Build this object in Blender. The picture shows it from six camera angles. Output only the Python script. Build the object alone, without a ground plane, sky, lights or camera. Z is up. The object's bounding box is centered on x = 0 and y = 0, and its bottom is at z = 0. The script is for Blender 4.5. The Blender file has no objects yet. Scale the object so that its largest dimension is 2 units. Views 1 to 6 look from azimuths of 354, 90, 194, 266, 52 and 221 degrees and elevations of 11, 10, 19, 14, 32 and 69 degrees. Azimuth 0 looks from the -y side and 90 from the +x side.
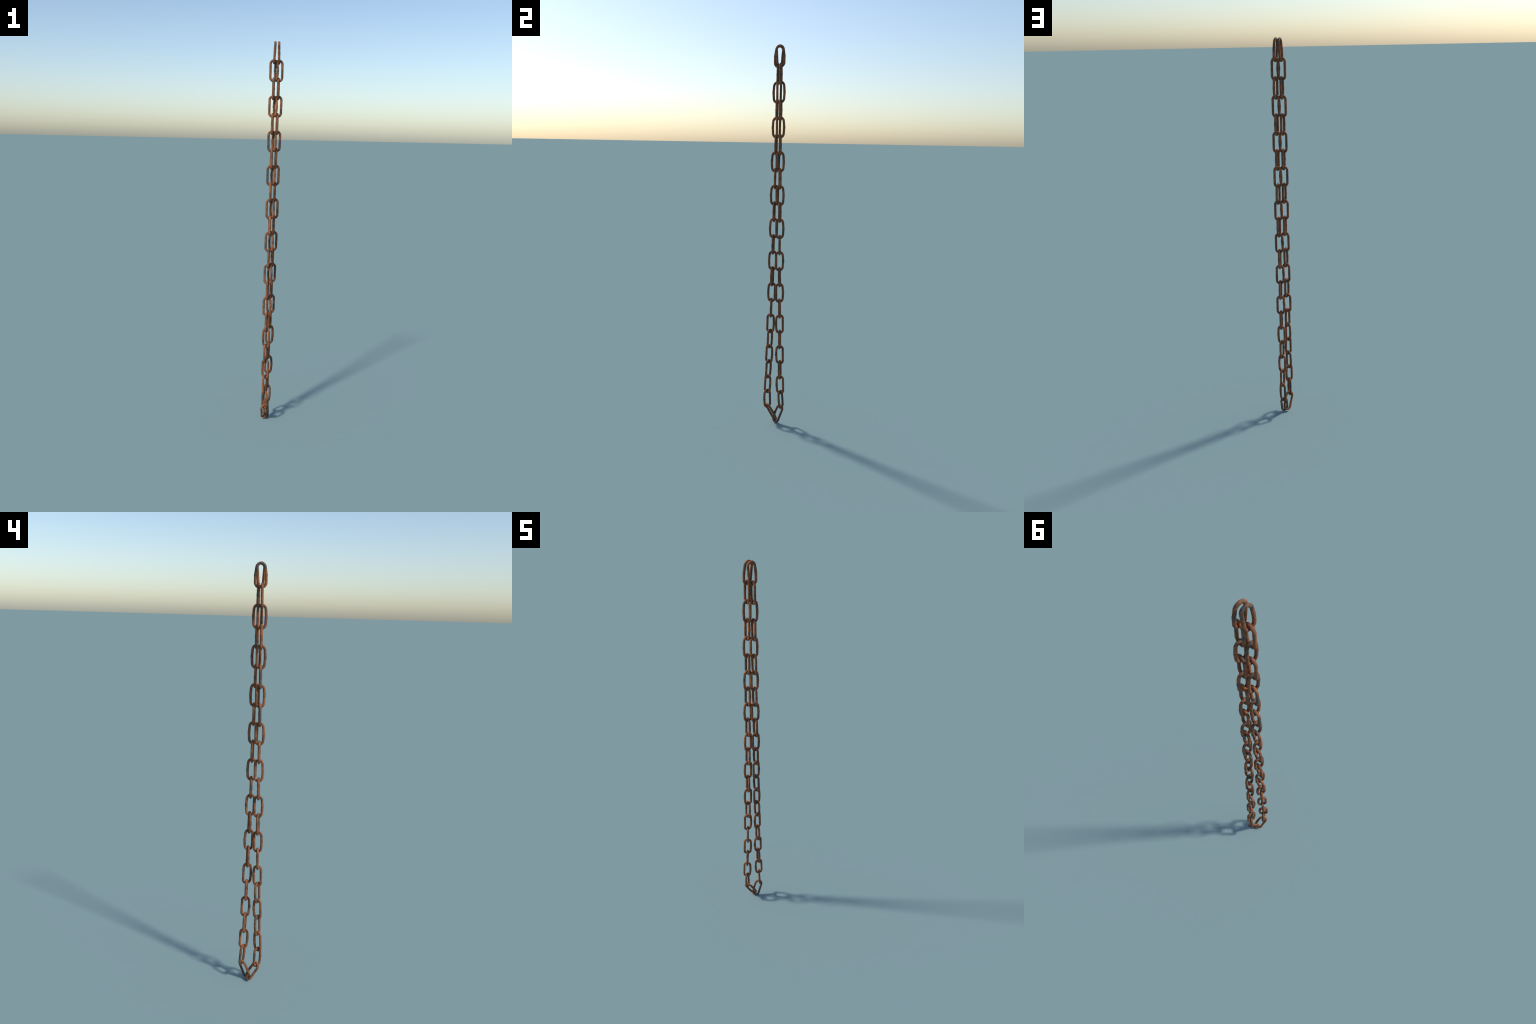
"""A long rusty steel chain hanging as a narrow loop: two strands of 23 welded
oval links, the lowest link of one strand caught in the lowest of the other."""
import bpy, math, random
from mathutils import Vector, Matrix, noise

random.seed(7)

# ---------------------------------------------------------------- dimensions
WIRE = 0.0121          # wire diameter
WIDTH = 0.0470         # outer width of a link
DRAWN_IN = 0.0018      # the welded arm starts this much further in ...
BOW = 0.0034           # ... and bows out this much at the weld
WELD = 0.10            # how much thicker the weld is
N_LOOP, N_RING = 168, 22

# Contact points between neighbouring links, from the top of each strand to
# the bottom, with the turn (degrees from +x) of the link that ENDS there.
STRAND_BACK = [
    (0.0154, -0.0032, 1.9892, 0),
    (0.0182, 0.0028, 1.9024, 82),
    (0.0182, 0.0039, 1.8162, 170),
    (0.0178, 0.0048, 1.7295, 78),
    (0.0170, 0.0055, 1.6430, 168),
    (0.0163, 0.0065, 1.5568, 86),
    (0.0156, 0.0076, 1.4710, 173),
    (0.0149, 0.0088, 1.3850, 86),
    (0.0142, 0.0101, 1.2989, 171),
    (0.0140, 0.0115, 1.2126, 81),
    (0.0136, 0.0129, 1.1264, 169),
    (0.0127, 0.0141, 1.0403, 86),
    (0.0115, 0.0151, 0.9543, 178),
    (0.0103, 0.0165, 0.8683, 93),
    (0.0097, 0.0182, 0.7824, 7),
    (0.0093, 0.0200, 0.6965, 93),
    (0.0083, 0.0222, 0.6105, 6),
    (0.0070, 0.0243, 0.5243, 94),
    (0.0054, 0.0261, 0.4378, 171),
    (0.0046, 0.0281, 0.3515, 77),
    (0.0040, 0.0308, 0.2652, 165),
    (0.0034, 0.0339, 0.1791, 75),
    (0.0004, 0.0413, 0.0936, 146),
    (-0.0055, 0.0078, 0.0153, 48),
]
STRAND_FRONT = [
    (-0.0034, -0.0040, 1.9889, 0),
    (-0.0080, -0.0107, 1.9022, 84),
    (-0.0081, -0.0118, 1.8156, 176),
    (-0.0088, -0.0124, 1.7287, 87),
    (-0.0095, -0.0129, 1.6422, 173),
    (-0.0099, -0.0133, 1.5561, 80),
    (-0.0103, -0.0142, 1.4700, 171),
    (-0.0107, -0.0152, 1.3843, 88),
    (-0.0112, -0.0161, 1.2985, 179),
    (-0.0113, -0.0168, 1.2124, 82),
    (-0.0115, -0.0177, 1.1263, 173),
    (-0.0119, -0.0186, 1.0400, 89),
    (-0.0129, -0.0198, 0.9536, 171),
    (-0.0140, -0.0207, 0.8673, 80),
    (-0.0149, -0.0216, 0.7810, 164),
    (-0.0154, -0.0228, 0.6947, 76),
    (-0.0164, -0.0245, 0.6080, 177),
    (-0.0167, -0.0264, 0.5211, 72),
    (-0.0170, -0.0283, 0.4342, 143),
    (-0.0173, -0.0308, 0.3478, 58),
    (-0.0180, -0.0337, 0.2615, 140),
    (-0.0182, -0.0374, 0.1754, 50),
    (-0.0189, -0.0341, 0.0894, 122),
    (-0.0055, 0.0078, 0.0153, 24),
]
# +1: weld sits on the arm at the link's own +width side, -1: on the other
WELD_BACK = [1, 1, 1, 1, 1, 1, 1, 1, 1, 1, 1, 1, 1, -1, 1, -1, -1, -1, -1, -1, -1, -1, -1]
WELD_FRONT = [-1, -1, -1, -1, -1, -1, -1, -1, -1, -1, -1, -1, -1, -1, -1, -1, 1, 1, 1, 1, 1, -1, 1]

# The two lowest links hang slantwise in each other: inner top, inner bottom, turn
LOWEST = {
    'back': ((-0.0015, 0.0380, 0.0931), (-0.0015, 0.0092, 0.0118), 50),
    'front': ((-0.0203, -0.0341, 0.0921), (-0.0124, 0.0087, 0.0177), 34),
}

# Bare steel where the rust is worn off.  Per link: percent of the way round
# the wire (0 = middle of the +width arm, 25 = top), degrees round the wire
# (0 = outside), radius in mm, stretch along the link.
BARE_BACK = {
    1: [(99, 75, 5.9, 1), (98, 30, 5.9, 1), (27, 45, 5.9, 1), (2, 45, 5.9, 1)],
    2: [(2, 90, 8.3, 1.5), (38, 330, 5.9, 1.3), (50, 270, 5.9, 1.4), (2, 15, 7.1, 1.6), (2, 270, 8.3, 1), (80, 270, 5.9, 1)],
    3: [(58, 345, 4.7, 1), (24, 345, 5.9, 1)],
    4: [(60, 90, 9.4, 1.5), (69, 345, 4.7, 1), (84, 345, 7.1, 1.4), (84, 285, 8.3, 1.2), (22, 0, 7.1, 1)],
    5: [(2, 30, 5.9, 2), (46, 195, 5.9, 1)],
    6: [(53, 90, 7.1, 1.3), (70, 60, 5.9, 1), (54, 315, 5.9, 1.6), (96, 345, 7.1, 1.2), (54, 270, 7.1, 1.8), (95, 270, 7.1, 1.2)],
    7: [(66, 285, 7.1, 1), (1, 15, 4.7, 2)],
    8: [(3, 30, 4.7, 3)],
    9: [(84, 270, 9.4, 1.5), (86, 105, 8.3, 1.5), (84, 45, 8.3, 1), (24, 15, 7.1, 1)],
    10: [(57, 330, 3.5, 1)],
    11: [(52, 0, 7.1, 1.3), (52, 255, 8.3, 2), (96, 270, 8.3, 2), (1, 105, 7.1, 2.5), (96, 15, 7.1, 1.3)],
    12: [(0, 90, 8.3, 1.3), (40, 105, 8.3, 2), (2, 0, 9.4, 1.3), (2, 270, 8.3, 1.2)],
    13: [(47, 90, 5.9, 1), (0, 240, 8.3, 1.2), (0, 90, 7.1, 1), (2, 30, 7.1, 1.3)],
    14: [(8, 255, 10.6, 2.6), (16, 330, 9.4, 1.8), (44, 105, 4.7, 4)],
    15: [(58, 15, 8.3, 2), (32, 270, 8.3, 1.3), (58, 285, 9.4, 1.7), (21, 45, 5.9, 1), (21, 30, 5.9, 1), (24, 0, 9.4, 1)],
    16: [(49, 0, 4.7, 2), (85, 120, 5.9, 1)],
    17: [(48, 75, 7.1, 1.5), (49, 255, 8.3, 1.6), (48, 120, 7.1, 1.2), (7, 90, 7.1, 1)],
    18: [(64, 90, 7.1, 1), (64, 330, 5.9, 1)],
    19: [(47, 300, 7.1, 1.5), (48, 255, 7.1, 1), (12, 270, 4.7, 1.5), (48, 90, 8.3, 1.2), (8, 90, 4.7, 1), (47, 165, 7.1, 1.3)],
    20: [(39, 90, 9.4, 2.2), (42, 345, 5.9, 2.5), (28, 15, 5.9, 1)],
    21: [(50, 240, 8.3, 1.5), (49, 120, 5.9, 1.2), (49, 150, 7.1, 1)],
    22: [(98, 210, 14.2, 3.2)],
    23: [(96, 240, 14.2, 3.3), (19, 15, 7.1, 1)],
}
BARE_FRONT = {
    1: [(36, 0, 9.4, 1.5), (10, 60, 8.3, 1.5), (36, 90, 8.3, 1.5), (17, 105, 8.3, 1), (22, 15, 10.6, 1), (30, 75, 7.1, 1), (8, 75, 4.7, 1)],
    2: [(53, 105, 7.1, 1.5), (52, 0, 7.1, 1)],
    3: [(35, 15, 10.6, 1), (35, 270, 9.4, 1.6), (36, 105, 8.3, 1.6), (14, 75, 8.3, 2), (24, 15, 9.4, 1), (18, 60, 7.1, 1)],
    4: [(56, 330, 8.3, 1.4), (26, 330, 5.9, 1)],
    5: [(48, 30, 7.1, 1.5), (24, 15, 8.3, 1)],
    6: [(98, 90, 14.2, 3), (44, 270, 5.9, 2)],
    7: [(46, 0, 7.1, 1.4), (44, 270, 8.3, 1.5), (8, 270, 8.3, 2), (1, 75, 7.1, 1.2), (50, 120, 4.7, 1), (4, 345, 5.9, 1.5), (24, 15, 7.1, 1)],
    8: [(98, 75, 14.2, 3)],
    9: [(68, 0, 5.9, 1), (10, 285, 7.1, 1.5), (10, 0, 7.1, 2), (9, 0, 7.1, 1.5)],
    10: [(47, 0, 5.9, 1.8), (22, 0, 4.7, 1), (24, 345, 8.3, 1)],
    12: [(92, 105, 7.1, 1.8), (50, 90, 5.9, 1.2), (52, 345, 8.3, 1.4)],
    13: [(33, 345, 8.3, 1.5), (34, 270, 8.3, 1.2), (34, 75, 7.1, 1.8), (13, 105, 8.3, 1.5), (24, 345, 7.1, 1), (14, 30, 5.9, 1)],
    14: [(50, 90, 7.1, 1.3), (52, 300, 4.7, 1.3), (6, 90, 4.7, 3)],
    15: [(45, 315, 7.1, 1.2), (46, 255, 8.3, 1.8), (6, 255, 5.9, 2), (48, 120, 4.7, 2), (48, 165, 7.1, 2), (22, 300, 8.3, 1)],
    16: [(48, 15, 4.7, 1), (24, 0, 4.7, 1)],
    17: [(36, 270, 7.1, 1.2), (12, 120, 5.9, 1)],
    18: [(90, 135, 8.3, 1.8), (89, 210, 5.9, 1.6), (94, 45, 7.1, 1.4), (84, 60, 5.9, 1), (95, 315, 5.9, 1)],
    19: [(28, 300, 5.9, 1)],
    20: [(14, 120, 7.1, 1.2), (34, 330, 7.1, 2), (17, 45, 9.4, 1.3), (16, 330, 7.1, 1.5), (42, 240, 7.1, 1.5)],
    21: [(97, 285, 7.1, 1.2)],
    22: [(0, 150, 8.3, 2.2), (8, 240, 7.1, 1.3), (4, 60, 8.3, 2), (58, 120, 5.9, 1), (6, 330, 8.3, 2)],
    23: [(98, 345, 5.9, 1.5)],
}



# ---------------------------------------------------------------- link mesh
def loop_point(t, half_len, half_w):
    """Centre line of a plain link, t in 0..1 from the middle of the +x arm
    upward and round: a stadium with slightly flattened ends."""
    straight = half_len - half_w
    end = math.pi * half_w
    s = (t % 1.0) * (4 * straight + 2 * end)
    for length, kind in ((straight, 'up'), (end, 'top'), (2 * straight, 'down'),
                         (end, 'bottom'), (straight, 'up2')):
        if s <= length or kind == 'up2':
            break
        s -= length
    f = min(1.0, s / length)
    if kind == 'up':
        return half_w, f * straight
    if kind == 'up2':
        return half_w, -straight + f * straight
    if kind == 'down':
        return -half_w, straight - f * 2 * straight
    n = 1.97
    c, q = math.cos(f * math.pi), math.sin(f * math.pi)
    cx = math.copysign(abs(c) ** (2 / n), c)
    cz = abs(q) ** (2 / n)
    if kind == 'top':
        return half_w * cx, straight + half_w * cz
    return -half_w * cx, -straight - half_w * cz


def wire_point(t, length, weld_side):
    """Centre line with the welded arm drawn in at its ends and bowed out at
    the weld.  length: inner length, contact point to contact point."""
    half_len = (length + WIRE) / 2
    half_w = (WIDTH - WIRE) / 2
    x, z = loop_point(t, half_len, half_w)
    if x * weld_side > 0:
        x *= 1 - DRAWN_IN / half_w
        f = abs(z) / (half_len - 0.004)
        g = max(0.0, 0.55 * (1 - f) + 0.45 * (1 - f * f))
        x += weld_side * BOW * g * min(1.0, abs(x) / (half_w - DRAWN_IN))
    return x, z


def wire_frame(t, length, weld_side):
    """Point on the centre line and the outward direction across the wire."""
    x, z = wire_point(t, length, weld_side)
    x0, z0 = wire_point(t - 0.003, length, weld_side)
    x1, z1 = wire_point(t + 0.003, length, weld_side)
    tx, tz = x1 - x0, z1 - z0
    m = math.hypot(tx, tz)
    return x, z, tz / m, -tx / m


def make_link_mesh(name, length, weld_side, seed):
    rng = random.Random(seed)
    off = Vector((rng.uniform(-50, 50), rng.uniform(-50, 50), rng.uniform(-50, 50)))
    weld_z = rng.uniform(-0.002, 0.002)
    verts, faces = [], []
    for i in range(N_LOOP):
        x, z, ox, oz = wire_frame(i / N_LOOP, length, weld_side)
        p = Vector((x, 0.0004 * noise.noise(Vector((x, 0, z)) * 40 + off), z))
        out, side = Vector((ox, 0, oz)), Vector((0, 1, 0))
        r = WIRE / 2
        if x * weld_side > 0.012:
            r *= 1 + WELD * math.exp(-((z - weld_z) / 0.0050) ** 2)
        for j in range(N_RING):
            a = 2 * math.pi * j / N_RING
            n = out * math.cos(a) + side * math.sin(a)
            q = p + n * r
            lump = (0.00030 * noise.noise(q * 110 + off)
                    + 0.00012 * noise.noise(q * 330 + off)
                    + 0.00005 * noise.noise(q * 800 + off))
            verts.append(q + n * lump)
    for i in range(N_LOOP):
        k = (i + 1) % N_LOOP
        for j in range(N_RING):
            m = (j + 1) % N_RING
            faces.append((i * N_RING + j, i * N_RING + m, k * N_RING + m, k * N_RING + j))
    me = bpy.data.meshes.new(name)
    me.from_pydata([tuple(v) for v in verts], [], faces)
    me.update()
    for p in me.polygons:
        p.use_smooth = True
    return me


# ---------------------------------------------------------------- material
class Nodes:
    def __init__(self, mat):
        self.nt = mat.node_tree
        self.nt.nodes.clear()

    def new(self, kind, **props):
        n = self.nt.nodes.new(kind)
        for k, v in props.items():
            setattr(n, k, v)
        return n

    def put(self, socket, value):
        if hasattr(value, 'is_linked'):
            self.nt.links.new(value, socket)
        else:
            socket.default_value = value

    def math(self, op, a, b=0.0, c=None, clamp=False):
        n = self.new('ShaderNodeMath', operation=op, use_clamp=clamp)
        self.put(n.inputs[0], a)
        self.put(n.inputs[1], b)
        if c is not None:
            self.put(n.inputs[2], c)
        return n.outputs[0]

    def vmath(self, op, a, b):
        n = self.new('ShaderNodeVectorMath', operation=op)
        self.put(n.inputs[0], a)
        self.put(n.inputs[1], b)
        return n.outputs['Value'] if op in ('LENGTH', 'DISTANCE') else n.outputs[0]

    def noise(self, vec, scale, detail=3.0, rough=0.55):
        n = self.new('ShaderNodeTexNoise')
        self.put(n.inputs['Vector'], vec)
        n.inputs['Scale'].default_value = scale
        n.inputs['Detail'].default_value = detail
        n.inputs['Roughness'].default_value = rough
        return n

    def ramp(self, fac, stops, interp='LINEAR'):
        n = self.new('ShaderNodeValToRGB')
        n.color_ramp.interpolation = interp
        el = n.color_ramp.elements
        while len(el) < len(stops):
            el.new(0.5)
        for e, (pos, col) in zip(el, stops):
            e.position = pos
            e.color = (*col, 1) if len(col) == 3 else col
        self.put(n.inputs[0], fac)
        return n.outputs['Color']

    def step(self, v, lo, hi):
        n = self.new('ShaderNodeMapRange', interpolation_type='SMOOTHSTEP')
        self.put(n.inputs[0], v)
        n.inputs[1].default_value = lo
        n.inputs[2].default_value = hi
        return n.outputs[0]

    def mix(self, fac, a, b, mode='MIX'):
        n = self.new('ShaderNodeMix', data_type='RGBA', blend_type=mode)
        self.put(n.inputs[0], fac)
        self.put(n.inputs[6], a if hasattr(a, 'is_linked') else (*a, 1))
        self.put(n.inputs[7], b if hasattr(b, 'is_linked') else (*b, 1))
        return n.outputs[2]


def srgb(r, g, b):
    f = lambda v: v / 12.92 if v <= 0.04045 else ((v + 0.055) / 1.055) ** 2.4
    return tuple(f(v / 255) for v in (r, g, b))


RUST = srgb(130, 82, 54)
RUST_DARK = srgb(101, 68, 48)
RUST_BRIGHT = srgb(150, 90, 57)
STEEL = srgb(84, 80, 75)
STEEL_DARK = srgb(58, 57, 55)
OLIVE = srgb(112, 95, 72)


def link_material(name, patches, length, weld_side, seed):
    mat = bpy.data.materials.new(name)
    mat.use_nodes = True
    N = Nodes(mat)
    rng = random.Random(seed)
    obj = N.new('ShaderNodeTexCoord').outputs['Object']
    shift = tuple(rng.uniform(-9, 9) for _ in range(3))
    vec = N.vmath('ADD', obj, shift)
    # rust: broad tone, mottling and grain
    broad = N.noise(vec, 45, 3).outputs[0]
    mott = N.noise(vec, 190, 4, 0.6).outputs[0]
    grain = N.noise(vec, 700, 3, 0.6).outputs[0]
    rust = N.ramp(broad, [(0.36, RUST_DARK), (0.50, RUST), (0.64, RUST_BRIGHT)])
    rust = N.mix(N.step(mott, 0.52, 0.72), rust, RUST_DARK)
    rust = N.mix(N.math('MULTIPLY', N.step(N.noise(vec, 70, 2).outputs[0], 0.60, 0.72), 0.45), rust, OLIVE)
    # each link has a tone of its own
    tone = rng.uniform(0.88, 1.10)
    rust = N.mix(1.0, rust, (tone, tone * rng.uniform(0.97, 1.05), tone * rng.uniform(0.92, 1.06)), 'MULTIPLY')
    speck = N.step(N.noise(vec, 240, 2).outputs[0], 0.66, 0.74)
    # worn steel: noise-edged patches
    wob = N.noise(vec, 160, 3, 0.6).outputs['Color']
    wob = N.vmath('SUBTRACT', wob, (0.5, 0.5, 0.5))
    scl = N.new('ShaderNodeVectorMath', operation='SCALE')
    N.put(scl.inputs[0], wob)
    scl.inputs['Scale'].default_value = 0.007
    pos = N.vmath('ADD', obj, scl.outputs[0])
    mask = N.math('MULTIPLY', speck, 0.4)
    # a little random bare metal everywhere
    rnd = N.step(N.noise(vec, 62, 2, 0.5).outputs[0], 0.69, 0.72)
    mask = N.math('MAXIMUM', mask, rnd)
    for (pct, deg, radius, stretch) in patches:
        x, z, ox, oz = wire_frame(pct / 100, length, weld_side)
        c, q = WIRE / 2 * math.cos(math.radians(deg)), WIRE / 2 * math.sin(math.radians(deg))
        rel = N.vmath('SUBTRACT', pos, (x + ox * c, q, z + oz * c))
        d = N.vmath('LENGTH', N.vmath('MULTIPLY', rel, (1, 1, 1 / stretch)), (0, 0, 0))
        one = N.step(d, radius / 1000 * 1.10, radius / 1000 * 0.84)
        mask = N.math('MAXIMUM', mask, one)
    mask = N.math('MULTIPLY', mask, N.step(N.noise(vec, 330, 3, 0.65).outputs[0], 0.30, 0.42))
    steel = N.mix(N.step(N.noise(vec, 120, 4).outputs[0], 0.35, 0.65), STEEL_DARK, STEEL)
    col = N.mix(N.math("MULTIPLY", mask, 0.9), rust, steel)
    col = N.mix(N.math('MULTIPLY', N.step(grain, 0.45, 0.75), 0.30), col, N.mix(1.0, col, (0.55, 0.55, 0.55), 'MULTIPLY'))
    bsdf = N.new('ShaderNodeBsdfPrincipled')
    N.put(bsdf.inputs['Base Color'], col)
    N.put(bsdf.inputs['Roughness'], N.math('MULTIPLY_ADD', mask, -0.22, 0.86))
    N.put(bsdf.inputs['Metallic'], N.math('MULTIPLY', mask, 0.0))
    bsdf.inputs['Specular IOR Level'].default_value = 0.3
    bump = N.new('ShaderNodeBump')
    bump.inputs['Strength'].default_value = 0.35
    bump.inputs['Distance'].default_value = 0.0006
    N.put(bump.inputs['Height'], N.math('SUBTRACT', N.math('ADD', mott, grain), mask))
    N.put(bsdf.inputs['Normal'], bump.outputs[0])
    out = N.new('ShaderNodeOutputMaterial')
    N.nt.links.new(bsdf.outputs[0], out.inputs[0])
    return mat


# ---------------------------------------------------------------- assembly
chain = bpy.data.objects.new('hanging_chain', None)
chain.empty_display_size = 0.1
bpy.context.scene.collection.objects.link(chain)
chain['label'] = 'long rusty steel chain hanging in a narrow loop'
chain['category'] = 'chain'


def build_strand(key, table, weld, bare):
    for i in range(1, len(table)):
        a, b, turn = Vector(table[i - 1][:3]), Vector(table[i][:3]), table[i][3]
        if i == len(table) - 1:
            a, b, turn = Vector(LOWEST[key][0]), Vector(LOWEST[key][1]), LOWEST[key][2]
        up = (a - b).normalized()
        ex = Vector((1, 0, 0))
        ex = (ex - up * ex.dot(up)).normalized()
        ey = up.cross(ex)
        if ey.y < 0:
            ey.negate()
        phi = math.radians(turn)
        wx = (ex * math.cos(phi) + ey * math.sin(phi)).normalized()
        wy = up.cross(wx)
        seed = i * 17 + (500 if key == 'front' else 0)
        me = make_link_mesh('link', (a - b).length, weld[i - 1], seed)
        me.materials.append(link_material('rusty_steel', bare.get(i, []), (a - b).length, weld[i - 1], seed))
        ob = bpy.data.objects.new('link', me)
        m = Matrix((wx, wy, up)).transposed().to_4x4()
        m.translation = (a + b) / 2
        ob.matrix_world = m
        bpy.context.scene.collection.objects.link(ob)
        ob.parent = chain


build_strand('back', STRAND_BACK, WELD_BACK, BARE_BACK)
build_strand('front', STRAND_FRONT, WELD_FRONT, BARE_FRONT)
